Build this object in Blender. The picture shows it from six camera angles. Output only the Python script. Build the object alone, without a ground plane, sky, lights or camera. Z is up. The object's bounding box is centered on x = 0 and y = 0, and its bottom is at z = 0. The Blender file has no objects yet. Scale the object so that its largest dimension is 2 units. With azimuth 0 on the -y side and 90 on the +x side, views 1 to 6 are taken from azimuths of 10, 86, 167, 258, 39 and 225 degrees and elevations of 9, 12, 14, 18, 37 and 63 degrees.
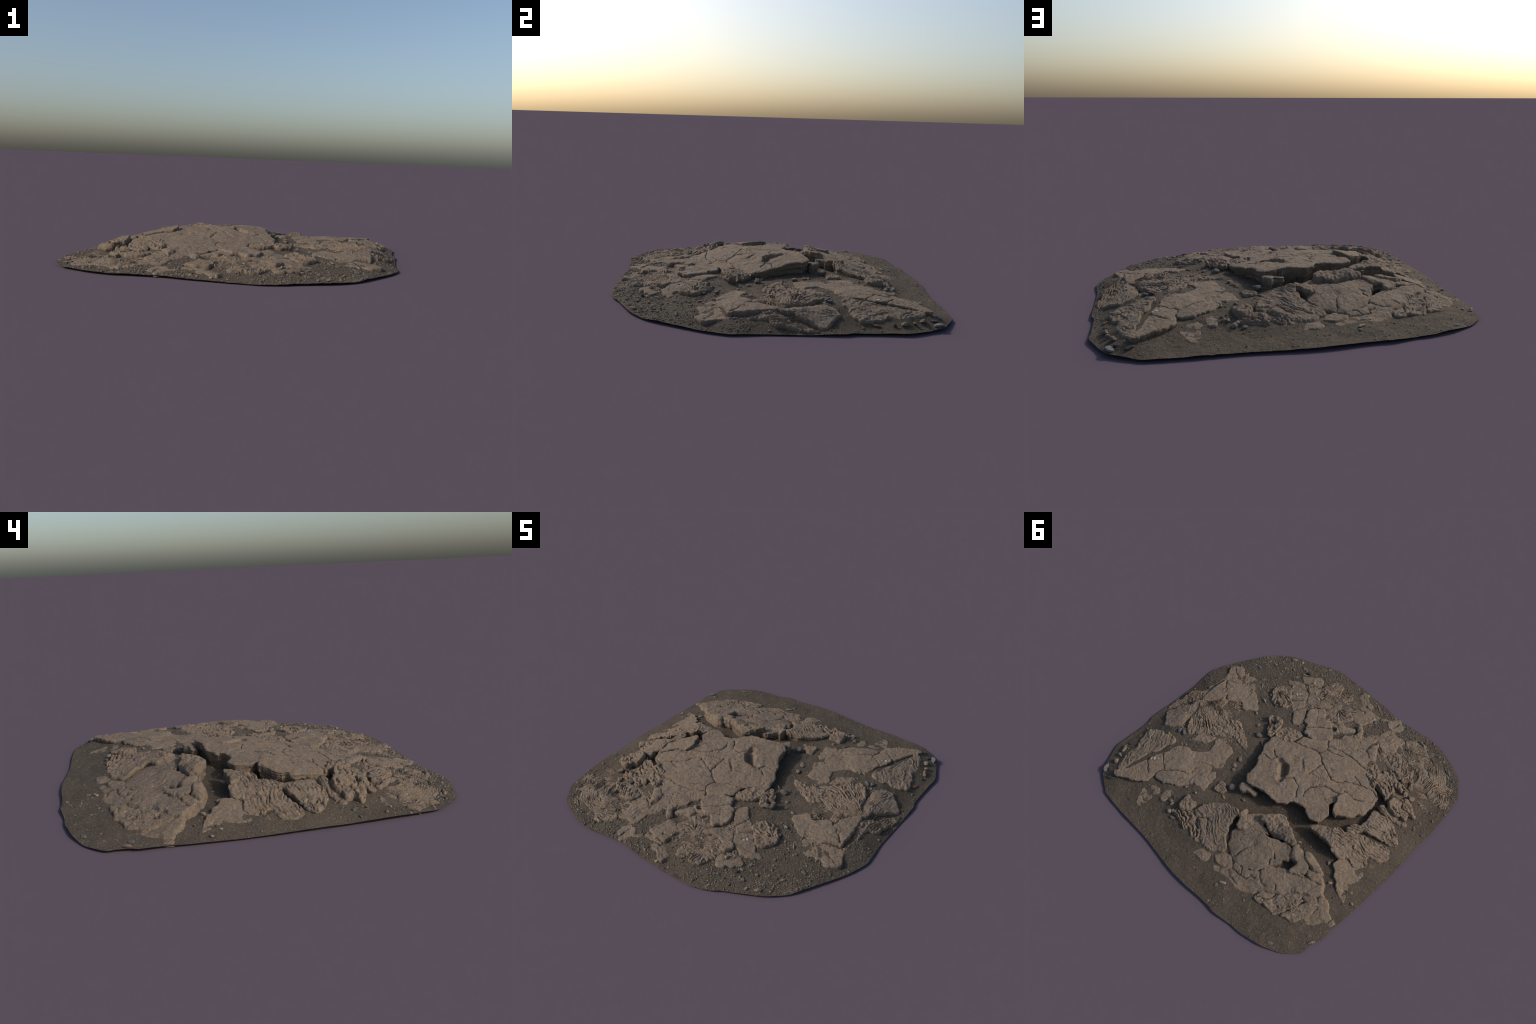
"""Weathered pahoehoe lava outcrop: a low mound of gritty soil with cracked,
tilted lava slabs, ropy lava folds, loose stones and gravel."""
import bpy, math
import numpy as np

rng = np.random.default_rng(7)

# ------------------------------------------------------------------ noise
def _hash(ix, iy, seed):
    h = (ix.astype(np.int64) * 374761393 + iy.astype(np.int64) * 668265263 + seed * 1442695041) & 0x7fffffff
    h = ((h ^ (h >> 13)) * 1274126177) & 0x7fffffff
    h = h ^ (h >> 16)
    return (h & 0xffff) / 65535.0

def noise(x, y, seed=0):
    """gradient noise, about -1..1"""
    ix, iy = np.floor(x), np.floor(y)
    fx, fy = x - ix, y - iy
    def g(dx, dy):
        a = _hash(ix + dx, iy + dy, seed) * 2 * np.pi
        return np.cos(a) * (fx - dx) + np.sin(a) * (fy - dy)
    u = fx * fx * fx * (fx * (fx * 6 - 15) + 10)
    v = fy * fy * fy * (fy * (fy * 6 - 15) + 10)
    a = g(0, 0) * (1 - u) + g(1, 0) * u
    b = g(0, 1) * (1 - u) + g(1, 1) * u
    return (a * (1 - v) + b * v) * 1.5

def fbm(x, y, wavelength, octaves=4, seed=0, gain=0.5):
    f, amp, tot = 1.0 / wavelength, 1.0, 0.0
    for o in range(octaves):
        tot = tot + amp * noise(x * f + 17.3 * o, y * f - 9.1 * o, seed + 31 * o)
        f *= 2.03
        amp *= gain
    return tot

def ridged(x, y, wavelength, octaves=3, seed=0):
    f, amp, tot = 1.0 / wavelength, 1.0, 0.0
    for o in range(octaves):
        tot = tot + amp * (1 - 2 * np.abs(noise(x * f + 5.7 * o, y * f + 3.1 * o, seed + 13 * o)))
        f *= 2.1
        amp *= 0.5
    return tot

# ---------------------------------------------------------- smooth surfaces
def thin_plate(ctl, smooth=1e-3):
    c = np.array(ctl, float)
    n = len(c)
    r = np.linalg.norm(c[:, None, :2] - c[None, :, :2], axis=2)
    k = np.where(r > 0, r ** 2 * np.log(r + 1e-12), 0) + np.eye(n) * smooth
    p = np.c_[np.ones(n), c[:, :2]]
    w = np.linalg.solve(np.block([[k, p], [p.T, np.zeros((3, 3))]]), np.r_[c[:, 2], 0, 0, 0])
    def f(x, y):
        out = w[n] + w[n + 1] * x + w[n + 2] * y
        for i in range(n):
            q = (x - c[i, 0]) ** 2 + (y - c[i, 1]) ** 2
            out = out + w[i] * 0.5 * q * np.log(q + 1e-12)
        return out
    return f

def blend(ctl):
    c = np.array(ctl, float)
    def f(x, y):
        s, t = 0.0, 0.0
        for px, py, pz in c:
            w = 1 / ((x - px) ** 2 + (y - py) ** 2 + 0.002)
            s, t = s + w * pz, t + w
        return s / t
    return f

# ------------------------------------------------------------------ the soil
# rim of the patch, counter-clockwise, (x, y, height)
RIM = [(1.0, -0.27, .009), (1.0, -.2, .009), (.991, -.075, .004), (.995, .109, .005), (.997, .246, .012), (.996, .324, .014),
       (.983, .371, .012), (.984, .557, .014), (.986, .65, .016), (.925, .80, .014), (.893, .85, .014),
       (.778, .921, .012), (.738, .937, .015), (.583, .948, .016), (.418, .949, .012), (.282, .952, .011),
       (.022, .975, .016), (-.116, .973, .018), (-.243, .961, .015), (-.331, .958, .015), (-.385, .96, .014),
       (-.513, .936, .011), (-.592, .929, .014), (-.663, .911, .016), (-.737, .89, .013), (-.838, .842, .007),
       (-.89, .801, .007), (-.939, .747, .012), (-.943, .70, .012), (-.951, .653, .011), (-.971, .607, .015),
       (-.972, .493, .011), (-.985, .362, .011), (-.993, .203, .008), (-1.0, .006, .012), (-.997, -.307, .012),
       (-1.0, -.415, .018), (-.991, -.556, .017), (-.981, -.68, .015), (-.967, -.747, .013), (-.926, -.804, .01),
       (-.871, -.873, .01), (-.798, -.913, .01), (-.656, -.963, .012), (-.546, -.975, .01), (-.458, -.962, .012),
       (-.278, -.941, .01), (-.234, -.942, .011), (-.158, -.952, .01), (-.022, -.957, .009), (.121, -.961, .005),
       (.215, -.958, .004), (.286, -.957, .007), (.40, -.922, .011), (.465, -.884, .011), (.657, -.793, .013),
       (.768, -.703, .009), (.824, -.621, .014), (.949, -.404, .01)]
# heights of the soil inside the patch
SOIL = [(.14, .2, .088), (.2, .4, .085), (0, .31, .084), (-.15, .25, .078), (-.3, .2, .070), (-.42, .15, .062),
        (-.53, .2, .056), (-.6, .24, .060), (-.1, .5, .058), (.1, .58, .07), (-.03, .62, .062), (-.675, .229, .066), (-.55, -.04, .076), (-.767, .316, .045), (-.9, .4, .02),
        (-.5, .05, .068), (-.6, -.13, .078), (-.64, -.25, .072), (-.2, -.1, .09), (0, -.1, .09),
        (.25, -.05, .083), (.311, -.096, .083), (.4, 0, .085), (.45, -.3, .073), (.45, -.13, .08), (.55, -.5, .05),
        (.62, -.776, .015), (.35, -.72, .045), (.5, -.65, .04), (.1, -.33, .085), (-.186, -.777, .046),
        (0, -.57, .075), (-.2, -.62, .07), (.13, -.85, .03), (-.35, -.82, .038), (-.45, -.7, .05), (-.5, -.52, .07),
        (-.68, -.5, .05), (-.75, -.47, .048), (-.75, -.77, .026), (-.85, -.6, .022), (-.3, -.6, .082), (.34, -.33, .088), (.48, -.08, .086), (-.8, -.33, .048),
        (-.88, -.25, .042), (-.93, -.1, .028), (-.92, .1, .026), (-.9, .25, .027), (-.85, .65, .02), (-.7, .75, .022),
        (-.45, .78, .022), (-.282, .796, .03), (-.15, .8, .025), (.05, .8, .030), (.2, .8, .034), (.325, .72, .044),
        (.45, .7, .053), (.55, .85, .027), (.7, .85, .027), (.3, .62, .072), (.2, .5, .086), (.82, .82, .04),
        (.9, .7, .026), (.92, .4, .028), (.75, .5, .076), (.6, .68, .06), (.93, .2, .018),
        (.9, 0, .037), (.86, .3, .054), (.79, .29, .082), (.7, .3, .090), (.56, .17, .096), (.955, .3, .014), (.95, .45, .017), (.965, .1, .009), (.945, .6, .020), (.85, .68, .058), (-.92, -.39, .036), (.93, -.2, .03), (.85, -.3, .04), (.6, 0, .085), (.65, -.35, .06), (.8, -.45, .03)]
soil_smooth = thin_plate(RIM + SOIL, 2e-3)

def soil_height(x, y):
    edge = np.clip((1.0 - np.maximum(np.abs(x), np.abs(y))) / 0.06, 0, 1)
    return soil_smooth(x, y) + edge * (0.0035 * fbm(x, y, 0.11, 3, 4) + 0.0012 * fbm(x, y, 0.022, 3, 5))

# ------------------------------------------------------------------ slabs
# plan outline (metres) and heights of the top surface (x, y, z)
SLABS = {
'main': dict(
  outline=[(0.212, -0.073), (0.205, -0.048), (0.174, -0.007), (0.156, 0.053), (0.13, 0.095), (0.112, 0.164), (0.105, 0.206), (0.08, 0.23), (0.04, 0.232), (0.002, 0.228), (-0.035, 0.211), (-0.088, 0.203), (-0.14, 0.202), (-0.178, 0.187), (-0.207, 0.162), (-0.234, 0.119), (-0.275, 0.095), (-0.332, 0.1), (-0.393, 0.122), (-0.439, 0.116), (-0.461, 0.085), (-0.465, 0.037), (-0.444, 0.001), (-0.422, -0.035), (-0.438, -0.073), (-0.461, -0.024), (-0.497, -0.01), (-0.55, -0.058), (-0.576, -0.091), (-0.6, -0.133), (-0.625, -0.161), (-0.616, -0.222), (-0.614, -0.284), (-0.602, -0.314), (-0.542, -0.347), (-0.486, -0.379), (-0.421, -0.413), (-0.407, -0.458), (-0.376, -0.466), (-0.372, -0.512), (-0.342, -0.527), (-0.298, -0.561), (-0.286, -0.607), (-0.303, -0.671), (-0.267, -0.707), (-0.228, -0.674), (-0.221, -0.626), (-0.194, -0.616), (-0.15, -0.576), (-0.12, -0.513), (-0.065, -0.413), (-0.049, -0.403), (0.03, -0.317), (0.074, -0.299), (0.083, -0.226), (0.133, -0.181), (0.215, -0.154)],
  top=[(-0.095, -0.282, 0.126), (-0.121, -0.335, 0.119), (-0.103, -0.37, 0.113), (-0.314, -0.175, 0.162), (0.054, -0.03, 0.155), (0.219, -0.157, 0.112), (-0.605, -0.219, 0.134), (-0.483, -0.263, 0.14), (-0.305, -0.26, 0.148), (-0.6, -0.307, 0.121), (-0.316, 0.094, 0.163), (-0.491, -0.012, 0.165), (-0.548, -0.073, 0.146), (0.07, 0.25, 0.174), (-0.08, -0.03, 0.17), (-0.03, 0.1, 0.178), (0.12, 0.12, 0.163), (-0.2, -0.5, 0.088), (-0.33, -0.46, 0.1), (0.03, -0.37, 0.1)]),
'wedge': dict(
  outline=[(0.092, 0.254), (0.092, 0.28), (0.071, 0.297), (0.026, 0.27), (-0.017, 0.254), (-0.016, 0.235), (0.029, 0.238)],
  top=[(0.091, 0.282, 0.161), (-0.016, 0.241, 0.133)]),
'ropy_shelf': dict(
  outline=[(0.213, -0.173), (0.143, -0.185), (0.118, -0.204), (0.098, -0.247), (0.091, -0.297), (0.129, -0.303), (0.186, -0.285), (0.232, -0.242), (0.228, -0.194)],
  top=[(0.2, -0.27, 0.112), (0.12, -0.3, 0.11)]),
'south_a': dict(
  outline=[(0.183, -0.449), (0.157, -0.403), (0.122, -0.393), (0.117, -0.368), (0.098, -0.343), (0.059, -0.335), (0.009, -0.347), (-0.038, -0.388), (-0.068, -0.427), (-0.062, -0.457), (-0.032, -0.472), (-0.004, -0.502), (0.035, -0.531), (0.072, -0.517), (0.134, -0.569), (0.192, -0.511)],
  top=[(-0.03, -0.498, 0.105), (0.1, -0.4, 0.112), (0.15, -0.5, 0.1)]),
'south_b': dict(
  outline=[(0.438, -0.558), (0.368, -0.475), (0.323, -0.443), (0.291, -0.404), (0.259, -0.394), (0.238, -0.353), (0.2, -0.338), (0.175, -0.364), (0.177, -0.417), (0.255, -0.505), (0.292, -0.536), (0.287, -0.565), (0.317, -0.609), (0.364, -0.62), (0.403, -0.643), (0.438, -0.632), (0.476, -0.617), (0.511, -0.588)],
  top=[(0.367, -0.549, 0.073), (0.22, -0.37, 0.1), (0.47, -0.6, 0.05)]),
'ropy_clump': dict(
  outline=[(0.497, -0.419), (0.468, -0.377), (0.415, -0.358), (0.343, -0.397), (0.339, -0.445), (0.374, -0.481), (0.441, -0.54), (0.484, -0.524), (0.524, -0.471)],
  top=[(0.42, -0.44, 0.075), (0.36, -0.38, 0.08)]),
'south_c': dict(
  outline=[(0.307, -0.604), (0.285, -0.562), (0.262, -0.545), (0.205, -0.545), (0.166, -0.578), (0.115, -0.631), (0.129, -0.639), (0.207, -0.614), (0.266, -0.636), (0.3, -0.685), (0.341, -0.64)],
  top=[(0.27, -0.6, 0.076), (0.17, -0.6, 0.088)]),
'fan_a': dict(
  outline=[(0.275, -0.647), (0.228, -0.631), (0.161, -0.642), (0.178, -0.621), (0.146, -0.675), (0.155, -0.726), (0.168, -0.808), (0.192, -0.84), (0.251, -0.82), (0.291, -0.746), (0.297, -0.69)],
  top=[(0.17, -0.72, 0.052), (0.12, -0.64, 0.065)]),
'fan_b': dict(
  outline=[(0.117, -0.548), (0.086, -0.542), (0.059, -0.553), (-0.002, -0.562), (-0.036, -0.605), (-0.051, -0.643), (-0.053, -0.695), (-0.034, -0.759), (0.014, -0.764), (0.094, -0.693), (0.122, -0.654), (0.132, -0.571)],
  top=[(0.028, -0.748, 0.058), (-0.03, -0.64, 0.078), (0.06, -0.62, 0.08)]),
'fan_c': dict(
  outline=[(0.135, -0.702), (0.094, -0.708), (0.064, -0.759), (0.071, -0.825), (0.106, -0.846), (0.148, -0.822), (0.162, -0.734)],
  top=[(0.06, -0.79, 0.045), (0.028, -0.748, 0.056)]),
'south_d': dict(
  outline=[(0.404, -0.659), (0.346, -0.694), (0.3, -0.727), (0.34, -0.777), (0.408, -0.737), (0.456, -0.692)],
  top=[(0.355, -0.708, 0.05), (0.3, -0.69, 0.055)]),
'south_e': dict(
  outline=[(-0.077, -0.677), (-0.119, -0.664), (-0.142, -0.7), (-0.148, -0.741), (-0.165, -0.784), (-0.133, -0.806), (-0.043, -0.811), (-0.023, -0.77), (-0.038, -0.723)],
  top=[(-0.097, -0.735, 0.064), (-0.07, -0.66, 0.07)]),
'south_f': dict(
  outline=[(-0.086, -0.815), (-0.148, -0.808), (-0.175, -0.836), (-0.123, -0.829), (-0.059, -0.831), (-0.04, -0.831)],
  top=[(-0.14, -0.83, 0.045)]),
'south_g': dict(
  outline=[(0.005, -0.838), (-0.03, -0.83), (-0.044, -0.849), (-0.081, -0.842), (-0.095, -0.868), (-0.032, -0.884), (0.003, -0.912), (0.045, -0.921), (0.053, -0.877)],
  top=[(-0.03, -0.87, 0.038), (-0.1, -0.86, 0.04)]),
'tube': dict(
  outline=[(-0.041, -0.527), (-0.068, -0.522), (-0.109, -0.551), (-0.142, -0.599), (-0.127, -0.618), (-0.092, -0.603), (-0.041, -0.577), (-0.03, -0.546)],
  top=[(-0.03, -0.546, 0.096), (-0.128, -0.619, 0.085)]),
'ring': dict(
  outline=[(0.007, -0.504), (-0.024, -0.484), (-0.054, -0.478), (-0.067, -0.513), (-0.04, -0.533), (0.001, -0.537), (0.036, -0.528)],
  top=[(-0.03, -0.51, 0.09)]),
'knob': dict(
  outline=[(-0.162, -0.613), (-0.164, -0.571), (-0.202, -0.595), (-0.184, -0.632), (-0.154, -0.665), (-0.13, -0.648)],
  top=[(-0.16, -0.58, 0.09)]),
'plate_sw': dict(
  outline=[(-0.191, -0.839), (-0.246, -0.86), (-0.261, -0.828), (-0.293, -0.826), (-0.3, -0.874), (-0.3, -0.922), (-0.287, -0.927), (-0.235, -0.873), (-0.185, -0.853)],
  top=[(-0.293, -0.925, 0.02), (-0.28, -0.85, 0.034)]),
'plate_swb': dict(
  outline=[(-0.331, -0.838), (-0.358, -0.862), (-0.345, -0.898), (-0.317, -0.904), (-0.312, -0.853)],
  top=[(-0.33, -0.87, 0.032)]),
'plate_swc': dict(
  outline=[(-0.329, -0.811), (-0.332, -0.828), (-0.306, -0.844), (-0.292, -0.826)],
  top=[(-0.3, -0.83, 0.036)]),
'west_a': dict(
  outline=[(-0.29, -0.68), (-0.328, -0.654), (-0.357, -0.639), (-0.397, -0.629), (-0.433, -0.67), (-0.435, -0.723), (-0.437, -0.77), (-0.431, -0.806), (-0.406, -0.811), (-0.381, -0.802), (-0.337, -0.797), (-0.299, -0.799), (-0.28, -0.709)],
  top=[(-0.301, -0.802, 0.05), (-0.419, -0.807, 0.047), (-0.4, -0.66, 0.066), (-0.27, -0.71, 0.07)]),
'hump': dict(
  outline=[(-0.33, -0.527), (-0.365, -0.505), (-0.393, -0.503), (-0.397, -0.525), (-0.37, -0.575), (-0.327, -0.625), (-0.303, -0.601), (-0.304, -0.55)],
  top=[(-0.339, -0.569, 0.098)]),
'west_b': dict(
  outline=[(-0.491, -0.596), (-0.509, -0.565), (-0.54, -0.576), (-0.577, -0.562), (-0.632, -0.552), (-0.665, -0.581), (-0.692, -0.543), (-0.708, -0.558), (-0.671, -0.607), (-0.64, -0.636), (-0.628, -0.678), (-0.616, -0.645), (-0.582, -0.651), (-0.549, -0.679), (-0.498, -0.68), (-0.46, -0.663), (-0.439, -0.613)],
  top=[(-0.52, -0.6, 0.08), (-0.6, -0.6, 0.062), (-0.45, -0.62, 0.07), (-0.7, -0.55, 0.052)]),
'west_post': dict(
  outline=[(-0.419, -0.585), (-0.459, -0.569), (-0.511, -0.562), (-0.5, -0.582), (-0.457, -0.588), (-0.413, -0.615), (-0.383, -0.612)],
  top=[(-0.43, -0.58, 0.076)]),
'folds': dict(
  outline=[(-0.42, -0.41), (-0.474, -0.378), (-0.535, -0.341), (-0.533, -0.37), (-0.574, -0.375), (-0.619, -0.364), (-0.642, -0.344), (-0.632, -0.404), (-0.638, -0.445), (-0.616, -0.471), (-0.645, -0.479), (-0.691, -0.474), (-0.703, -0.499), (-0.678, -0.504), (-0.638, -0.509), (-0.598, -0.521), (-0.524, -0.554), (-0.498, -0.507), (-0.507, -0.479), (-0.459, -0.492), (-0.411, -0.503), (-0.403, -0.447)],
  top=[(-0.45, -0.4, 0.115), (-0.55, -0.38, 0.118), (-0.58, -0.47, 0.095), (-0.7, -0.45, 0.072), (-0.42, -0.47, 0.1)]),
'west_fan': dict(
  outline=[(-0.505, -0.776), (-0.551, -0.748), (-0.508, -0.708), (-0.575, -0.704), (-0.622, -0.69), (-0.67, -0.677), (-0.687, -0.633), (-0.704, -0.583), (-0.741, -0.533), (-0.778, -0.519), (-0.841, -0.506), (-0.886, -0.513), (-0.895, -0.55), (-0.897, -0.609), (-0.925, -0.603), (-0.961, -0.635), (-0.924, -0.695), (-0.883, -0.675), (-0.911, -0.725), (-0.896, -0.769), (-0.856, -0.765), (-0.828, -0.822), (-0.798, -0.857), (-0.747, -0.874), (-0.674, -0.893), (-0.633, -0.894), (-0.619, -0.86), (-0.589, -0.883), (-0.566, -0.898), (-0.531, -0.898), (-0.482, -0.877), (-0.433, -0.828)],
  top=[(-0.56, -0.896, 0.025), (-0.917, -0.743, 0.016), (-0.81, -0.693, 0.035), (-0.706, -0.595, 0.044), (-0.884, -0.511, 0.027), (-0.962, -0.633, 0.016), (-0.6, -0.72, 0.05), (-0.5, -0.77, 0.045)]),
'dark_block': dict(
  outline=[(-0.695, -0.264), (-0.739, -0.276), (-0.774, -0.279), (-0.808, -0.295), (-0.844, -0.306), (-0.844, -0.329), (-0.812, -0.343), (-0.771, -0.322), (-0.746, -0.322), (-0.697, -0.307), (-0.657, -0.293), (-0.649, -0.264)],
  top=[(-0.65, -0.278, 0.122), (-0.839, -0.316, 0.045)]),
'ropy_block': dict(
  outline=[(-0.705, -0.313), (-0.745, -0.308), (-0.787, -0.335), (-0.827, -0.343), (-0.815, -0.385), (-0.855, -0.409), (-0.8, -0.441), (-0.763, -0.452), (-0.741, -0.462), (-0.715, -0.425), (-0.682, -0.394), (-0.677, -0.355)],
  top=[(-0.684, -0.339, 0.132), (-0.853, -0.415, 0.055), (-0.76, -0.44, 0.09)]),
'ropy_a': dict(
  outline=[(-0.658, -0.151), (-0.668, -0.137), (-0.741, -0.157), (-0.82, -0.201), (-0.837, -0.237), (-0.794, -0.259), (-0.753, -0.273), (-0.715, -0.25), (-0.66, -0.24), (-0.644, -0.216)],
  top=[(-0.649, -0.22, 0.118), (-0.84, -0.233, 0.057), (-0.65, -0.13, 0.112)]),
'ropy_b': dict(
  outline=[(-0.634, -0.001), (-0.671, -0.023), (-0.69, -0.083), (-0.78, -0.116), (-0.872, -0.15), (-0.894, -0.191), (-0.854, -0.225), (-0.809, -0.187), (-0.743, -0.156), (-0.665, -0.134), (-0.654, -0.09), (-0.63, -0.08), (-0.604, -0.009)],
  top=[(-0.649, -0.117, 0.113), (-0.6, -0.02, 0.13), (-0.88, -0.15, 0.047), (-0.76, -0.06, 0.09)]),
'ropy_c': dict(
  outline=[(-0.659, 0.169), (-0.697, 0.173), (-0.744, 0.119), (-0.797, 0.135), (-0.888, 0.038), (-0.834, 0.052), (-0.83, 0.008), (-0.898, -0.022), (-0.916, -0.064), (-0.885, -0.117), (-0.812, -0.091), (-0.699, -0.048), (-0.64, 0.011), (-0.57, 0.038), (-0.554, 0.081), (-0.623, 0.161)],
  top=[(-0.569, 0.039, 0.146), (-0.87, 0, 0.046), (-0.75, 0.08, 0.09), (-0.86, 0.06, 0.045), (-0.75, -0.02, 0.092)]),
'smooth_c': dict(
  outline=[(-0.74, 0.248), (-0.788, 0.29), (-0.836, 0.311), (-0.887, 0.344), (-0.909, 0.331), (-0.876, 0.284), (-0.857, 0.245), (-0.814, 0.269), (-0.855, 0.223), (-0.877, 0.167), (-0.868, 0.097), (-0.792, 0.087), (-0.715, 0.147), (-0.707, 0.207)],
  top=[(-0.789, 0.288, 0.064), (-0.847, 0.222, 0.046), (-0.859, 0.118, 0.039), (-0.901, 0.341, 0.021), (-0.72, 0.2, 0.085)]),
'block_c': dict(
  outline=[(-0.463, 0.156), (-0.524, 0.156), (-0.571, 0.153), (-0.632, 0.159), (-0.557, 0.073), (-0.516, 0.079), (-0.458, 0.116), (-0.433, 0.149), (-0.401, 0.165)],
  top=[(-0.52, 0.13, 0.136), (-0.57, 0.06, 0.143)]),
'ropy_q': dict(
  outline=[(0.114, 0.632), (0.065, 0.671), (0.023, 0.704), (-0.024, 0.721), (-0.067, 0.709), (-0.118, 0.677), (-0.144, 0.649), (-0.12, 0.615), (-0.082, 0.58), (-0.05, 0.518), (-0.04, 0.457), (-0.033, 0.409), (0.003, 0.41), (0.058, 0.428), (0.103, 0.456), (0.182, 0.535), (0.189, 0.61)],
  top=[(0.052, 0.429, 0.13), (-0.139, 0.657, 0.062), (-0.03, 0.43, 0.143), (0.2, 0.56, 0.1), (0.05, 0.62, 0.08)]),
'ropy_step': dict(
  outline=[(0.234, 0.721), (0.156, 0.732), (0.152, 0.697), (0.103, 0.728), (0.05, 0.736), (-0.005, 0.712), (0.067, 0.666), (0.119, 0.625), (0.196, 0.608), (0.24, 0.626), (0.285, 0.661), (0.291, 0.706)],
  top=[(0.2, 0.62, 0.064), (0.27, 0.7, 0.05), (0.05, 0.7, 0.05)]),
'knob_q': dict(
  outline=[(0.266, 0.657), (0.233, 0.636), (0.214, 0.608), (0.225, 0.563), (0.27, 0.562), (0.307, 0.567), (0.307, 0.634)],
  top=[(0.28, 0.59, 0.1)]),
'smooth_q': dict(
  outline=[(-0.126, 0.597), (-0.181, 0.628), (-0.232, 0.648), (-0.29, 0.645), (-0.361, 0.611), (-0.397, 0.578), (-0.421, 0.51), (-0.45, 0.46), (-0.48, 0.404), (-0.467, 0.384), (-0.458, 0.349), (-0.43, 0.338), (-0.36, 0.36), (-0.296, 0.394), (-0.247, 0.393), (-0.192, 0.403), (-0.165, 0.405), (-0.148, 0.441), (-0.103, 0.485), (-0.088, 0.528), (-0.119, 0.581)],
  top=[(-0.249, 0.479, 0.111), (-0.229, 0.65, 0.05), (-0.42, 0.42, 0.108), (-0.13, 0.47, 0.108), (-0.4, 0.6, 0.07)]),
'edge_q': dict(
  outline=[(-0.151, 0.444), (-0.163, 0.404), (-0.19, 0.401), (-0.288, 0.387), (-0.217, 0.358), (-0.188, 0.319), (-0.15, 0.322), (-0.117, 0.354), (-0.082, 0.383), (-0.054, 0.363), (-0.045, 0.405), (-0.076, 0.44), (-0.108, 0.493)],
  top=[(-0.042, 0.405, 0.15), (-0.1, 0.42, 0.128), (-0.2, 0.41, 0.115)]),
'crumbly_q': dict(
  outline=[(-0.219, 0.348), (-0.266, 0.366), (-0.324, 0.365), (-0.363, 0.346), (-0.405, 0.336), (-0.441, 0.332), (-0.451, 0.302), (-0.391, 0.283), (-0.339, 0.253), (-0.289, 0.232), (-0.25, 0.234), (-0.209, 0.275), (-0.17, 0.346)],
  top=[(-0.219, 0.335, 0.158), (-0.328, 0.23, 0.146), (-0.38, 0.29, 0.174), (-0.3, 0.39, 0.115), (-0.39, 0.36, 0.13), (-0.5, 0.29, 0.132)]),
'band_q': dict(
  outline=[(-0.177, 0.773), (-0.226, 0.767), (-0.268, 0.75), (-0.304, 0.755), (-0.374, 0.754), (-0.438, 0.736), (-0.474, 0.698), (-0.502, 0.647), (-0.588, 0.586), (-0.635, 0.531), (-0.682, 0.494), (-0.763, 0.446), (-0.802, 0.415), (-0.774, 0.4), (-0.748, 0.371), (-0.697, 0.338), (-0.666, 0.391), (-0.609, 0.414), (-0.573, 0.446), (-0.538, 0.456), (-0.475, 0.484), (-0.421, 0.534), (-0.4, 0.581), (-0.364, 0.614), (-0.295, 0.65), (-0.244, 0.653), (-0.259, 0.69), (-0.2, 0.731), (-0.157, 0.754)],
  top=[(-0.16, 0.765, 0.02), (-0.438, 0.735, 0.024), (-0.679, 0.488, 0.076), (-0.584, 0.601, 0.058), (-0.808, 0.418, 0.068), (-0.56, 0.43, 0.09), (-0.4, 0.64, 0.06)]),
'small_q': dict(
  outline=[(-0.157, 0.735), (-0.2, 0.73), (-0.254, 0.685), (-0.215, 0.651), (-0.18, 0.634), (-0.141, 0.659), (-0.112, 0.713)],
  top=[(-0.16, 0.71, 0.048)]),
'patch_q': dict(
  outline=[(-0.039, 0.796), (-0.093, 0.778), (-0.105, 0.756), (-0.096, 0.726), (-0.032, 0.735), (0.009, 0.798)],
  top=[(-0.05, 0.77, 0.034)]),
'block_z': dict(
  outline=[(-0.473, 0.358), (-0.486, 0.382), (-0.522, 0.384), (-0.541, 0.409), (-0.533, 0.446), (-0.552, 0.459), (-0.594, 0.434), (-0.621, 0.393), (-0.61, 0.353), (-0.565, 0.33), (-0.523, 0.306), (-0.456, 0.301), (-0.445, 0.325)],
  top=[(-0.458, 0.303, 0.142), (-0.57, 0.42, 0.105)]),
'pale_block': dict(
  outline=[(-0.562, 0.327), (-0.609, 0.335), (-0.655, 0.341), (-0.688, 0.318), (-0.652, 0.304), (-0.591, 0.288), (-0.552, 0.283), (-0.527, 0.306)],
  top=[(-0.55, 0.31, 0.138), (-0.654, 0.302, 0.112)]),
'pale_blockb': dict(
  outline=[(-0.64, 0.391), (-0.678, 0.387), (-0.689, 0.364), (-0.697, 0.338), (-0.658, 0.331), (-0.615, 0.36)],
  top=[(-0.64, 0.39, 0.095)]),
'rope_p': dict(
  outline=[(-0.492, 0.693), (-0.498, 0.722), (-0.567, 0.71), (-0.618, 0.709), (-0.653, 0.705), (-0.688, 0.639), (-0.716, 0.567), (-0.732, 0.515), (-0.709, 0.515), (-0.684, 0.495), (-0.639, 0.534), (-0.577, 0.609), (-0.505, 0.645)],
  top=[(-0.5, 0.69, 0.032), (-0.68, 0.54, 0.058), (-0.66, 0.68, 0.03)]),
'rope_r': dict(
  outline=[(-0.736, 0.519), (-0.72, 0.571), (-0.685, 0.681), (-0.74, 0.663), (-0.765, 0.66), (-0.796, 0.602), (-0.813, 0.552), (-0.819, 0.491), (-0.809, 0.469), (-0.771, 0.441), (-0.683, 0.489)],
  top=[(-0.765, 0.66, 0.028), (-0.75, 0.48, 0.06), (-0.85, 0.53, 0.035)]),
'tail_q': dict(
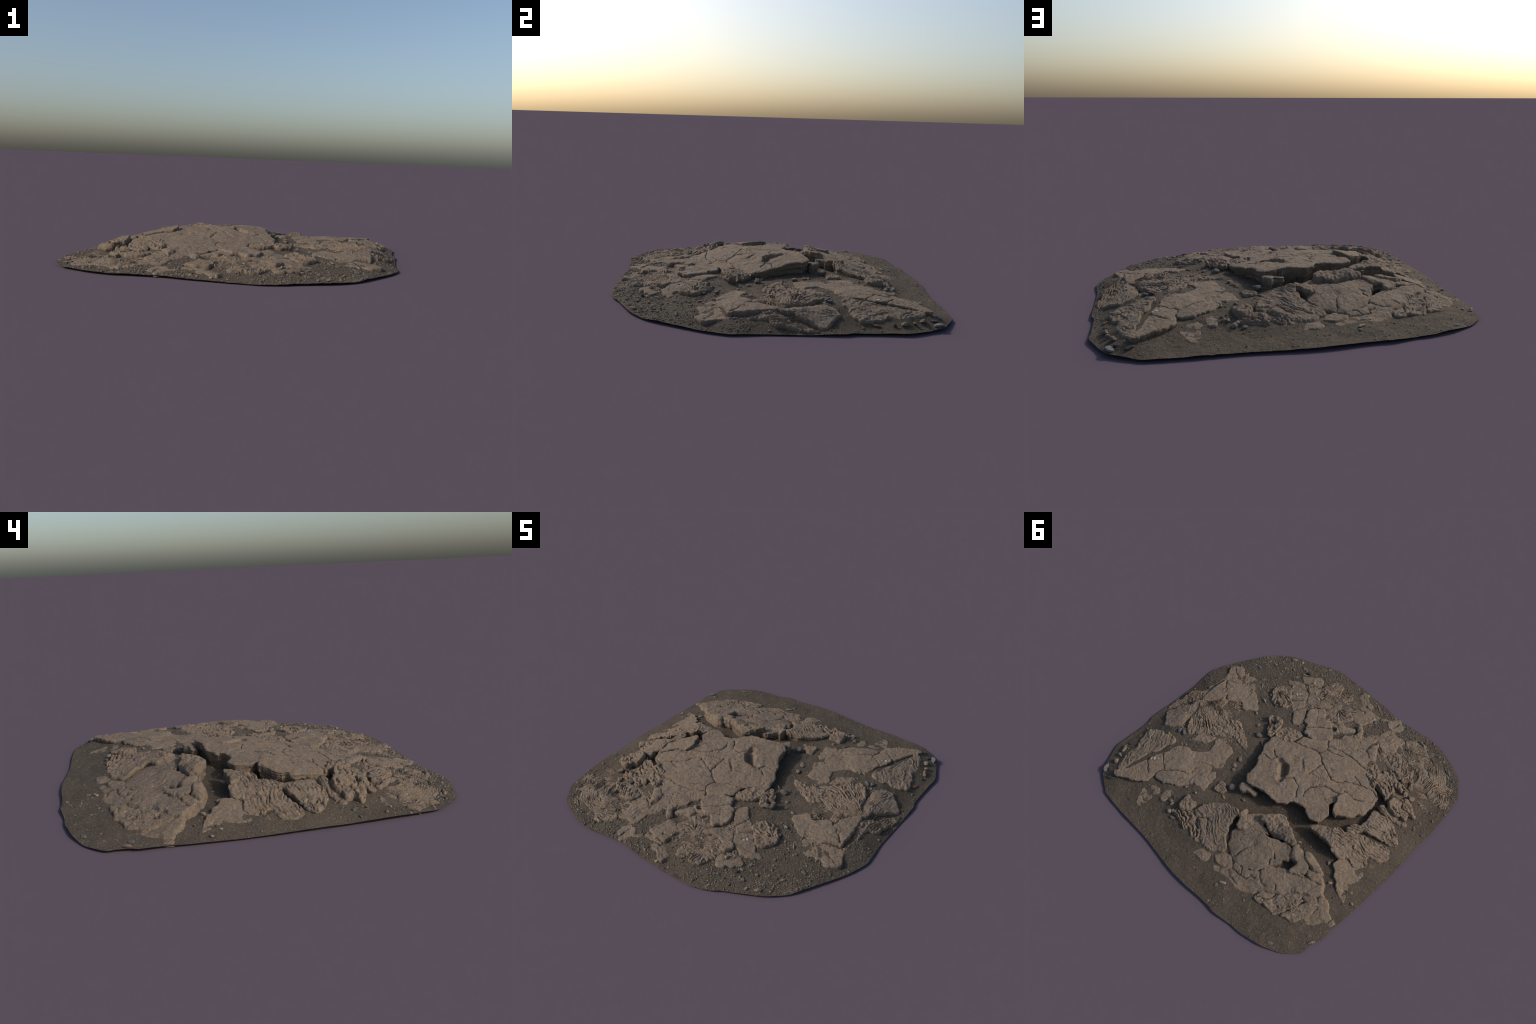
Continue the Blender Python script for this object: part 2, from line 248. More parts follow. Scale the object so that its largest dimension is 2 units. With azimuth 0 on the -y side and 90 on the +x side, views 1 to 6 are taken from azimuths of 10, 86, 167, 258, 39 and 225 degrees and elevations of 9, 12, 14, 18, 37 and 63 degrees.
  outline=[(-0.778, 0.441), (-0.823, 0.483), (-0.817, 0.545), (-0.806, 0.6), (-0.855, 0.594), (-0.875, 0.563), (-0.902, 0.519), (-0.948, 0.509), (-0.957, 0.475), (-0.925, 0.467), (-0.885, 0.455), (-0.843, 0.419), (-0.798, 0.413)],
  top=[(-0.808, 0.418, 0.066), (-0.959, 0.477, 0.016), (-0.855, 0.594, 0.021)]),
'north_a': dict(
  outline=[(0.785, 0.809), (0.755, 0.799), (0.712, 0.778), (0.672, 0.753), (0.607, 0.71), (0.591, 0.656), (0.593, 0.614), (0.559, 0.626), (0.51, 0.616), (0.446, 0.579), (0.393, 0.552), (0.374, 0.5), (0.419, 0.45), (0.431, 0.403), (0.422, 0.358), (0.425, 0.333), (0.363, 0.301), (0.328, 0.292), (0.297, 0.249), (0.326, 0.199), (0.338, 0.134), (0.369, 0.117), (0.442, 0.128), (0.488, 0.147), (0.455, 0.236), (0.505, 0.309), (0.575, 0.336), (0.625, 0.357), (0.648, 0.372), (0.644, 0.433), (0.671, 0.474), (0.709, 0.586), (0.744, 0.672), (0.773, 0.745), (0.816, 0.795)],
  top=[(0.675, 0.545, 0.096), (0.812, 0.793, 0.071), (0.468, 0.437, 0.107), (0.378, 0.498, 0.09), (0.574, 0.627, 0.088), (0.303, 0.248, 0.095), (0.349, 0.128, 0.1), (0.633, 0.338, 0.1)]),
'north_b': dict(
  outline=[(0.373, 0.497), (0.346, 0.461), (0.34, 0.396), (0.344, 0.309), (0.431, 0.345), (0.431, 0.398), (0.422, 0.449)],
  top=[(0.378, 0.498, 0.092), (0.35, 0.38, 0.1)]),
'north_c': dict(
  outline=[(0.304, 0.474), (0.26, 0.473), (0.262, 0.437), (0.274, 0.409), (0.272, 0.345), (0.309, 0.321), (0.341, 0.367), (0.345, 0.427), (0.35, 0.474)],
  top=[(0.26, 0.472, 0.095), (0.35, 0.47, 0.097)]),
'north_d': dict(
  outline=[(0.203, 0.409), (0.17, 0.399), (0.155, 0.357), (0.204, 0.339), (0.226, 0.348), (0.223, 0.406)],
  top=[(0.19, 0.39, 0.098)]),
'north_e': dict(
  outline=[(0.516, 0.85), (0.488, 0.789), (0.487, 0.773), (0.463, 0.69), (0.488, 0.661), (0.544, 0.674), (0.551, 0.725), (0.578, 0.737), (0.542, 0.824)],
  top=[(0.518, 0.849, 0.03), (0.45, 0.68, 0.057)]),
'north_f': dict(
  outline=[(0.41, 0.704), (0.399, 0.649), (0.42, 0.623), (0.451, 0.642), (0.45, 0.688)],
  top=[(0.432, 0.678, 0.062)]),
'north_g': dict(
  outline=[(0.895, 0.468), (0.863, 0.55), (0.859, 0.575), (0.865, 0.629), (0.846, 0.711), (0.827, 0.766), (0.79, 0.761), (0.777, 0.658), (0.758, 0.587), (0.752, 0.547), (0.714, 0.479), (0.693, 0.409), (0.679, 0.359), (0.743, 0.34), (0.786, 0.367), (0.825, 0.363), (0.906, 0.418)],
  top=[(0.792, 0.378, 0.082), (0.8, 0.7, 0.07), (0.72, 0.42, 0.095), (0.88, 0.6, 0.05), (0.89, 0.68, 0.04)]),
'east_a': dict(
  outline=[(0.836, -0.129), (0.824, -0.02), (0.8, -0.011), (0.752, -0.061), (0.719, -0.106), (0.717, -0.166), (0.676, -0.142), (0.606, -0.202), (0.54, -0.173), (0.48, -0.245), (0.55, -0.302), (0.617, -0.339), (0.733, -0.301), (0.813, -0.266), (0.837, -0.249)],
  top=[(0.625, -0.331, 0.07), (0.496, -0.247, 0.082), (0.617, -0.173, 0.091), (0.824, -0.024, 0.086), (0.78, -0.17, 0.086)]),
'east_b': dict(
  outline=[(0.772, -0.296), (0.698, -0.318), (0.627, -0.342), (0.653, -0.393), (0.695, -0.449), (0.756, -0.411), (0.772, -0.449), (0.786, -0.4), (0.833, -0.43), (0.897, -0.385), (0.859, -0.273)],
  top=[(0.625, -0.331, 0.068), (0.8, -0.36, 0.042), (0.7, -0.45, 0.045)]),
'east_c': dict(
  outline=[(0.791, 0.274), (0.762, 0.219), (0.764, 0.147), (0.762, 0.112), (0.769, 0.052), (0.788, -0.027), (0.822, -0.014), (0.848, 0.075), (0.944, 0.195), (0.926, 0.238), (0.842, 0.31)],
  top=[(0.953, 0.212, 0.02), (0.84, 0, 0.088), (0.78, 0.22, 0.094), (0.87, 0.28, 0.062)]),
'east_d': dict(
  outline=[(0.775, 0.051), (0.754, 0.117), (0.733, 0.183), (0.664, 0.248), (0.632, 0.223), (0.6, 0.203), (0.521, 0.119), (0.413, 0.036), (0.352, -0.005), (0.408, -0.02), (0.479, -0.081), (0.558, -0.03), (0.602, -0.046), (0.67, -0.071), (0.674, -0.13), (0.717, -0.119), (0.733, -0.071), (0.805, 0.001)],
  top=[(0.72, 0.24, 0.1), (0.82, 0, 0.086), (0.617, -0.12, 0.092), (0.5, 0.08, 0.092), (0.45, 0.15, 0.09)]),
'east_e': dict(
  outline=[(0.957, 0.18), (0.881, 0.051), (0.832, -0.027), (0.832, -0.138), (0.853, -0.264), (0.879, -0.198), (0.88, -0.074), (0.933, -0.032), (0.951, 0.029), (0.97, 0.126), (0.971, 0.174)],
  top=[(0.95, 0.15, 0.02), (0.84, -0.06, 0.084), (0.93, -0.1, 0.034)]),
'east_f': dict(
  outline=[(0.613, 0.274), (0.566, 0.244), (0.51, 0.187), (0.503, 0.139), (0.555, 0.171), (0.597, 0.205)],
  top=[(0.58, 0.26, 0.103)]),
'east_g': dict(
  outline=[(0.482, 0.108), (0.433, 0.11), (0.408, 0.085), (0.422, 0.054), (0.477, 0.04), (0.505, 0.081)],
  top=[(0.45, 0.07, 0.092)]),
'block_two': dict(
  outline=[(-0.551, -0.055), (-0.577, -0.088), (-0.6, -0.132), (-0.623, -0.16), (-0.616, -0.222), (-0.612, -0.277), (-0.593, -0.247), (-0.549, -0.206), (-0.508, -0.182), (-0.445, -0.18), (-0.427, -0.155), (-0.43, -0.115), (-0.444, -0.063), (-0.464, -0.018), (-0.496, -0.009)],
  top=[(-0.44, -0.05, 0.19), (-0.491, -0.012, 0.17), (-0.55, -0.1, 0.16), (-0.605, -0.219, 0.138), (-0.5, -0.17, 0.158)]),
'arch': dict(
  outline=[(0.326, -0.215), (0.296, -0.172), (0.258, -0.133), (0.235, -0.157), (0.238, -0.194), (0.235, -0.219), (0.252, -0.265), (0.283, -0.292), (0.319, -0.277), (0.358, -0.242)],
  top=[(0.318, -0.238, 0.112), (0.29, -0.2, 0.105), (0.34, -0.27, 0.11)]),
'east_h': dict(
  outline=[(0.461, 0.025), (0.379, 0.039), (0.296, 0.056), (0.313, 0.015), (0.42, -0.039), (0.477, -0.083), (0.513, -0.061), (0.542, -0.013)],
  top=[(0.48, -0.03, 0.088), (0.4, 0.05, 0.09)]),
'crust_south': dict(
  outline=[(0.403, -0.452), (0.306, -0.421), (0.193, -0.36), (0.073, -0.334), (-0.046, -0.468), (-0.069, -0.552), (-0.162, -0.672), (-0.183, -0.807), (-0.019, -0.831), (0.071, -0.817), (0.203, -0.801), (0.331, -0.778), (0.412, -0.682), (0.466, -0.559)],
  top=[(0.1, -0.64, 0.07)]),
'crust_east': dict(
  outline=[(0.863, -0.104), (0.862, 0.079), (0.871, 0.24), (0.801, 0.27), (0.665, 0.23), (0.543, 0.179), (0.44, 0.073), (0.487, -0.051), (0.557, -0.156), (0.508, -0.257), (0.69, -0.387), (0.844, -0.338)],
  top=[(0.65, 0, 0.08)]),
'crust_west': dict(
  outline=[(-0.35, -0.572), (-0.436, -0.519), (-0.562, -0.419), (-0.674, -0.398), (-0.733, -0.503), (-0.652, -0.555), (-0.599, -0.685), (-0.461, -0.781), (-0.363, -0.828), (-0.302, -0.716)],
  top=[(-0.55, -0.55, 0.07)]),
}

# narrow open cracks across a slab
CRACKS = {
 'main': [
   [(.083, -.225), (.02, -.243), (-.031, -.266), (-.091, -.287), (-.175, -.228), (-.236, -.207), (-.305, -.177), (-.354, -.199), (-.378, -.238)],
   [(-.091, -.287), (-.12, -.339), (-.102, -.369), (-.066, -.405)],
   [(-.102, -.369), (-.169, -.405), (-.241, -.418), (-.307, -.424), (-.362, -.415), (-.411, -.425)],
   [(-.12, -.34), (-.181, -.359), (-.228, -.379)],
   [(-.378, -.238), (-.432, -.281), (-.491, -.306), (-.546, -.329), (-.601, -.312)],
   [(-.39, -.315), (-.467, -.3)],
   [(.134, -.071), (.075, -.037), (.094, .004), (.159, .001)],
   [(-.175, -.228), (-.168, -.099)],
   [(-.065, .07), (-.121, -.001), (-.175, .012), (-.201, .039), (-.225, .086)],
   [(-.254, .044), (-.238, -.026), (-.312, -.113), (-.408, -.135)],
   [(-.421, -.178), (-.5, -.179), (-.549, -.208), (-.592, -.25)]],
 'smooth_q': [[(-.245, .517), (-.223, .593), (-.208, .637)], [(-.415, .516), (-.398, .488), (-.418, .463), (-.396, .441)]],
 'band_q': [
   [(-.262, .687), (-.277, .69), (-.372, .678), (-.377, .643), (-.409, .629)], [(-.309, .646), (-.331, .678)],
   [(-.244, .698), (-.282, .732), (-.351, .738)], [(-.536, .573), (-.558, .6)],
   [(-.735, .377), (-.671, .396), (-.597, .436)], [(-.402, .582), (-.45, .623), (-.492, .625)]],
 'south_a': [[(.119, -.371), (.061, -.435), (-.016, -.49)]],
 'south_b': [[(.361, -.474), (.318, -.51), (.296, -.541)], [(.284, -.409), (.264, -.455), (.248, -.498)]],
 'north_a': [
   [(.566, .562), (.537, .541), (.512, .51), (.477, .489), (.424, .455)],
   [(.67, .48), (.617, .519), (.574, .55), (.59, .617)], [(.706, .589), (.632, .644)]],
 'tail_q': [[(-.93, .467), (-.928, .497), (-.932, .51)]],
 'rope_p': [[(-.486, .71), (-.563, .668), (-.58, .612)], [(-.623, .653), (-.643, .656)]],
 'rope_r': [[(-.685, .67), (-.716, .567), (-.734, .518)]],
 'east_b': [[(.867, -.383), (.783, -.345)], [(.777, -.392), (.727, -.338)]],
 'east_a': [[(.823, -.255), (.748, -.182)], [(.724, -.172), (.725, -.111), (.754, -.057)], [(.638, -.32), (.618, -.306)]],
 'south_e': [[(-.027, -.766), (-.07, -.788), (-.084, -.772)]],
 'west_fan': [[(-.706, -.576), (-.791, -.605), (-.847, -.586), (-.906, -.571)], [(-.751, -.537), (-.835, -.573), (-.851, -.656)]],
 'ropy_q': [[(.163, .633), (.092, .582), (.05, .58)], [(.092, .582), (.015, .658)]],
}
# soft hollows: (slab, path, half width, depth)
HOLLOWS = [
 ('main', [(.042, -.034), (-.014, -.024), (-.050, .018), (-.064, .072)], .026, .022),
 ('main', [(-.018, -.014), (-.038, .012)], .040, .030),
 ('main', [(-.055, -.153), (-.123, -.089)], .012, .006),
 ('smooth_q', [(-.253, .478), (-.251, .494)], .018, .006),
 ('crumbly_q', [(-.29, .375), (-.34, .365)], .022, .025),
 ('arch', [(.322, -.225), (.300, -.235)], .016, .03),
 ('ring', [(-.03, -.505), (-.02, -.5)], .018, .03),
]
# ropy folds: kind, parameters, wavelength, height
ROPES = {
 'ropy_q': ('line', 154, .022, .006), 'ropy_step': ('arc', (.235, .936), .025, .019), 'west_fan': ('arc', (-.645, -.674), .016, .007),
 'fan_a': ('arc', (.272, -.815), .016, .009), 'fan_b': ('radial', (.097, -.681), 26, .010), 'fan_c': ('arc', (.141, -.712), .016, .008),
 'ropy_clump': ('radial', (.497, -.451), 22, .012), 'ropy_shelf': ('line', -158, .018, .008), 'south_d': ('line', -140, .016, .004),
 'west_b': ('arc', (-.473, -.621), .022, .009), 'folds': ('line', 157, .036, .016), 'dark_block': ('line', -164, .022, .009),
 'ropy_block': ('line', 178, .028, .014), 'ropy_a': ('line', -177, .022, .009), 'ropy_b': ('line', -156, .024, .011),
 'ropy_c': ('line', -168, .023, .009), 'rope_p': ('line', -147, .03, .006), 'rope_r': ('line', -114, .028, .006),
 'north_d': ('line', 169, .014, .006), 'north_g': ('line', 123, .03, .005), 'east_c': ('line', -106, .018, .005),
 'east_d': ('radial', (.83, -.03), 74, .011), 'east_e': ('line', -107, .020, .011), 'east_g': ('arc', (.455, .132), .014, .008),
 'crust_south': ('arc', (.30, -.95), .019, .011), 'crust_east': ('line', -120, .021, .011), 'crust_west': ('line', 170, .022, .010),
 'east_h': ('line', 163, .018, .009),
 'west_a': ('line', -99, .03, .004), 'south_c': ('line', -152, .025, .004),
}
BURIED = {'crust_south', 'crust_east', 'crust_west', 'fan_a', 'fan_b', 'fan_c', 'east_e', 'east_h', 'west_fan', 'east_g'}
TALL = {'arch': (.012, .06), 'main': (.020, .10), 'block_two': (.012, .08), 'band_q': (-.022, .05), 'tail_q': (-.015, .03), 'pale_blockb': (-.02, .05), 'crumbly_q': (.004, .06), 'block_c': (.010, .08), 'edge_q': (.0, .06), 'smooth_q': (.0, .03),
        'ropy_q': (.004, .05), 'north_a': (.014, .03), 'ropy_c': (.012, .06), 'wedge': (.006, .08), 'ropy_b': (.006, .05),
        'ropy_a': (.004, .05), 'pale_block': (-.018, .06), 'block_z': (.0, .05), 'smooth_c': (.01, .03)}
ROUGH = {'crumbly_q': .009, 'knob_q': .010, 'ropy_clump': .006, 'ropy_block': .005, 'folds': .006, 'edge_q': .006, 'ropy_shelf': .006,
         'dark_block': .006, 'east_f': .005, 'east_h': .004, 'west_b': .003, 'rope_p': .005, 'rope_r': .005, 'ring': .005, 'knob': .005, 'block_c': .006, 'arch': .016}
ROUND = {'tube': .035, 'hump': .035, 'knob': .02, 'ring': .02, 'knob_q': .03, 'block_z': .022, 'pale_block': .02, 'west_post': .015}

def curve(pts, closed, per=6):
    """Catmull-Rom through control points"""
    p = np.array(pts, float)
    n = len(p)
    out = []
    for i in range(n if closed else n - 1):
        if closed:
            a, b, c, d = p[(i - 1) % n], p[i], p[(i + 1) % n], p[(i + 2) % n]
        else:
            a, b, c, d = p[max(i - 1, 0)], p[i], p[i + 1], p[min(i + 2, n - 1)]
        for t in np.arange(per) / per:
            out.append(_hermite(b, c, 0.38 * (c - a), 0.38 * (d - b), t))
    if not closed:
        out.append(p[-1])
    return np.array(out)

def _hermite(p0, p1, m0, m1, t):
    t2, t3 = t * t, t * t * t
    return (2 * t3 - 3 * t2 + 1) * p0 + (t3 - 2 * t2 + t) * m0 + (-2 * t3 + 3 * t2) * p1 + (t3 - t2) * m1

def path_distance(x, y, pts):
    best = np.full(x.shape, 9.0)
    for (ax, ay), (bx, by) in zip(pts[:-1], pts[1:]):
        dx, dy = bx - ax, by - ay
        t = np.clip(((x - ax) * dx + (y - ay) * dy) / (dx * dx + dy * dy + 1e-12), 0, 1)
        best = np.minimum(best, (x - ax - t * dx) ** 2 + (y - ay - t * dy) ** 2)
    return np.sqrt(best)

def signed_distance(x, y, poly):
    """positive inside"""
    loop = np.vstack([poly, poly[:1]])
    d = path_distance(x, y, loop)
    inside = np.zeros(x.shape, bool)
    for (ax, ay), (bx, by) in zip(loop[:-1], loop[1:]):
        if ay == by:
            continue
        hit = ((ay > y) != (by > y)) & (x < (bx - ax) * (y - ay) / (by - ay) + ax)
        inside ^= hit
    return np.where(inside, d, -d)

def rope_field(x, y, spec, seed):
    kind, par, wl, amp = spec
    wx = x + .026 * fbm(x, y, .13, 3, seed)
    wy = y + .026 * fbm(x, y, .13, 3, seed + 5)
    if kind == 'line':
        a = math.radians(par)
        ph = (-math.sin(a) * wx + math.cos(a) * wy) / wl
        fade = 1.0
    elif kind == 'arc':
        ph = np.hypot(wx - par[0], wy - par[1]) / wl
        fade = 1.0
    else:
        dx, dy = wx - par[0], wy - par[1]
        ph = np.arctan2(dy, dx) * wl / (2 * np.pi)
        fade = np.clip(np.hypot(dx, dy) / .06, .25, 1)
    ph = ph + .6 * fbm(x, y, .05, 3, seed + 2) + .7 * fbm(x, y, .17, 2, seed + 6)
    ridge = np.abs(np.sin(np.pi * ph)) ** 0.62
    # every rope has its own height
    k = np.floor(ph)
    own = .55 + .6 * _hash(k, k * 0 + seed, 3) + .4 * fbm(x, y, .05, 2, seed + 4)
    own = own * .75 + .3 * np.abs(np.sin(np.pi * ph / 2.4)) ** .7
    patch = np.clip(.75 + .8 * fbm(x, y, .08, 2, seed + 11), .12, 1.4)
    return 1.4 * amp * fade * patch * (ridge * own - .66) + .18 * amp * ridged(x, y, .02, 2, seed + 8)

def new_object(name, verts, faces, mat, parent, sharp=48):
    me = bpy.data.meshes.new(name)
    me.from_pydata([tuple(v) for v in verts.tolist()] if isinstance(verts, np.ndarray) else verts, [], faces)
    me.validate()
    me.polygons.foreach_set('use_smooth', np.ones(len(me.polygons), bool))
    if sharp:
        me.set_sharp_from_angle(angle=math.radians(sharp))
    me.materials.append(mat)
    ob = bpy.data.objects.new(name, me)
    bpy.context.scene.collection.objects.link(ob)
    ob.parent = parent
    return ob

STEP = 0.0032

def slab_top(key, x, y, d, seed):
    spec = SLABS[key]
    top = (thin_plate(spec['top']) if len(spec['top']) >= 5 else blend(spec['top']))(x, y)
    ground = soil_height(x, y)
    rope = ROPES.get(key)
    low = .0045 if rope is None else .005
    if key.startswith('crust'):
        top = ground + .001
        low = .0025
    z = np.maximum(top, ground + low)
    z = z + .0055 * fbm(x, y, .15, 3, 101) + .0015 * fbm(x, y, .035, 3, 103, .6) - .0016 * np.clip(ridged(x, y, .06, 2, 105) - .9, 0, 1) * 3
    rough = ROUGH.get(key, 0)
    if rough:
        z = z + rough * ridged(x, y, .055, 3, seed) * .7 + rough * .4 * fbm(x, y, .02, 2, seed + 3)
    if rope:
        z = z + rope_field(x, y, rope, seed) * (1.25 if key in BURIED else 1)
        if key in BURIED:
            # soil fills the furrows
            z = z - .0035 - .004 * np.clip(fbm(x, y, .10, 2, seed + 15), 0, 1)
    else:
        # smooth crust with faint stretch wrinkles and small pits
        w = np.clip(fbm(x, y, .2, 2, seed + 9), 0, 1)
        z = z - .003 * w * np.abs(np.sin(np.pi * (x * .6 + y + .05 * fbm(x, y, .1, 2, seed)) / .03)) ** 3
        z = z - .0035 * np.clip(fbm(x, y, .03, 2, 207) - .55, 0, 1)
    for path in CRACKS.get(key, []):
        wx = x + .006 * fbm(x, y, .035, 3, 61)
        wy = y + .006 * fbm(x, y, .035, 3, 67)
        q = path_distance(wx, wy, path)
        width = .0031 * (1 + .7 * fbm(x, y, .05, 2, 71))
        z = z - .009 * np.clip(1 - q / width, 0, 1) ** .6 - .003 * np.exp(-(q / .010) ** 2)
    for k, path, half, depth in HOLLOWS:
        if k == key:
            q = path_distance(x, y, path) / half
            z = z - depth * np.clip(1 - q ** 2, 0, 1) ** .8
    r = ROUND.get(key, .008)
    t = np.clip(1 - d / r, 0, 1)
    z = z - r * .55 * (1 - np.sqrt(np.clip(1 - t * t, 0, 1)))
    return z

def build_slab(key, name, mat, parent, seed):
    poly = curve(SLABS[key]['outline'], True, 5)
    lo, hi = poly.min(0) - .02, poly.max(0) + .02
    h = STEP
    xs, ys = np.arange(lo[0], hi[0], h), np.arange(lo[1], hi[1], h)
    X, Y = np.meshgrid(xs, ys, indexing='ij')
    d = signed_distance(X, Y, poly) + (.0015 if key.endswith('_q') or key.startswith(('rope_', 'block_', 'pale')) else .004) + .009 * fbm(X, Y, .05, 3, 41, .55)
    gx, gy = np.gradient(d, h)
    keep = d > -.3 * h
    cell = keep[:-1, :-1] & keep[1:, :-1] & keep[1:, 1:] & keep[:-1, 1:]
    used = np.zeros(X.shape, bool)
    used[:-1, :-1] |= cell; used[1:, :-1] |= cell; used[1:, 1:] |= cell; used[:-1, 1:] |= cell
    full = np.zeros(X.shape, int)
    full[:-1, :-1] += cell; full[1:, :-1] += cell; full[1:, 1:] += cell; full[:-1, 1:] += cell
    border = used & (full < 4)
    gl = np.hypot(gx, gy) + 1e-9
    mv = np.clip(d / gl, -1.2 * h, .9 * h)
    PX = np.where(border, X - mv * gx / gl, X)
    PY = np.where(border, Y - mv * gy / gl, Y)
    D = np.where(border, 0.0, np.maximum(d, 0))
    idx = -np.ones(X.shape, int)
    idx[used] = np.arange(used.sum())
    x, y, dd = PX[used], PY[used], D[used]
    nx, ny = (gx / gl)[used], (gy / gl)[used]
    a, b, c, e = idx[:-1, :-1][cell], idx[1:, :-1][cell], idx[1:, 1:][cell], idx[:-1, 1:][cell]
    quads = np.c_[a, b, c, e]
    faces = quads.tolist()
    # rim edges: those used by one quad only
    ed = np.vstack([quads[:, [0, 1]], quads[:, [1, 2]], quads[:, [2, 3]], quads[:, [3, 0]]])
    code = np.sort(ed, 1)
    code = code[:, 0] * 10000000 + code[:, 1]
    u, inv, cnt = np.unique(code, return_inverse=True, return_counts=True)
    rim_edges = ed[cnt[inv] == 1]
    rv = np.unique(rim_edges)
    # even out the stair steps of the grid along the rim
    for _ in range(3):
        for q in (x, y, nx, ny):
            acc, cnt2 = np.zeros(len(q)), np.zeros(len(q))
            for i, j in ((0, 1), (1, 0)):
                np.add.at(acc, rim_edges[:, i], q[rim_edges[:, j]])
                np.add.at(cnt2, rim_edges[:, i], 1)
            q[rv] = .5 * q[rv] + .5 * acc[rv] / cnt2[rv]
    z = slab_top(key, x, y, dd, seed)
    verts = [np.c_[x, y, z]]
    under, tall = TALL.get(key, (0.0, .02))
    levels = 9 if tall >= .05 else 5 if tall > .02 else 3
    rx, ry, rz = x[rv], y[rv], z[rv]
    foot = np.maximum(np.minimum(soil_height(rx, ry), rz) - .012, .0005)
    base = len(x)
    pos = {int(v): i for i, v in enumerate(rv)}
    n = len(rv)
    prev = rv
    ring_of = rv
    for k in range(1, levels + 1):
        t = k / levels
        zz = rz + (foot - rz) * t
        hang = rz - foot
        inn = under * t ** (.8 if under > 0 else 1.1) * np.clip(hang / .05, 0, 1.5) - .003 * math.sin(math.pi * min(t * 1.5, 1))
        inn = inn + np.clip((hang - .015) / .05, 0, 1) * .007 * fbm(rx * .7 + ry * .7 + 3, zz * 2.4, .05, 4, seed + 21) * (1 if k > 0 else 0)
        verts.append(np.c_[rx + nx[rv] * inn, ry + ny[rv] * inn, zz])
        cur = base + (k - 1) * n
        for p, q in rim_edges.tolist():
            i, j = pos[p], pos[q]
            if k == 1:
                faces.append((q, p, cur + i, cur + j))
            else:
                faces.append((cur - n + j, cur - n + i, cur + i, cur + j))
    return new_object(name, np.vstack(verts), faces, mat, parent, 52)

# --------------------------------------------------------------- materials
def nodes_of(name):
    m = bpy.data.materials.new(name)
    m.use_nodes = True
    t = m.node_tree
    bsdf = t.nodes['Principled BSDF']
    return m, t, bsdf

def add(t, kind, **kw):
    n = t.nodes.new(kind)
    for k, v in kw.items():
        setattr(n, k, v)
    return n

def ramp(t, fac, stops):
    n = add(t, 'ShaderNodeValToRGB')
    el = n.color_ramp.elements
    while len(el) < len(stops):
        el.new(0.5)
    for e, (p, c) in zip(el, stops):
        e.position = p
        e.color = (c, c, c, 1) if isinstance(c, (int, float)) else (*c, 1)
    t.links.new(fac, n.inputs['Fac'])
    return n.outputs['Color']

def mix(t, fac, a, b, mode='MIX'):
    n = add(t, 'ShaderNodeMix', data_type='RGBA', blend_type=mode)
    for sock, v in ((n.inputs['Factor'], fac), (n.inputs['A'], a), (n.inputs['B'], b)):
        if isinstance(v, (int, float)):
            sock.default_value = v
        elif isinstance(v, tuple):
            sock.default_value = (*v, 1)
        else:
            t.links.new(v, sock)
    return n.outputs['Result']

def tex(t, kind, scale, coord, detail=3, rough=.55, out=None, **kw):
    n = add(t, kind, **kw)
    n.inputs['Scale'].default_value = scale
    if kind == 'ShaderNodeTexVoronoi':
        detail = 0
    if 'Detail' in n.inputs:
        n.inputs['Detail'].default_value = detail
    if 'Roughness' in n.inputs:
        n.inputs['Roughness'].default_value = rough
    t.links.new(coord, n.inputs['Vector'])
    return n.outputs[out or ('Fac' if 'Fac' in n.outputs else 'Distance')]

def bump(t, bsdf, height, strength, dist):
    b = add(t, 'ShaderNodeBump')
    b.inputs['Strength'].default_value = strength
    b.inputs['Distance'].default_value = dist
    t.links.new(height, b.inputs['Height'])
    t.links.new(b.outputs['Normal'], bsdf.inputs['Normal'])

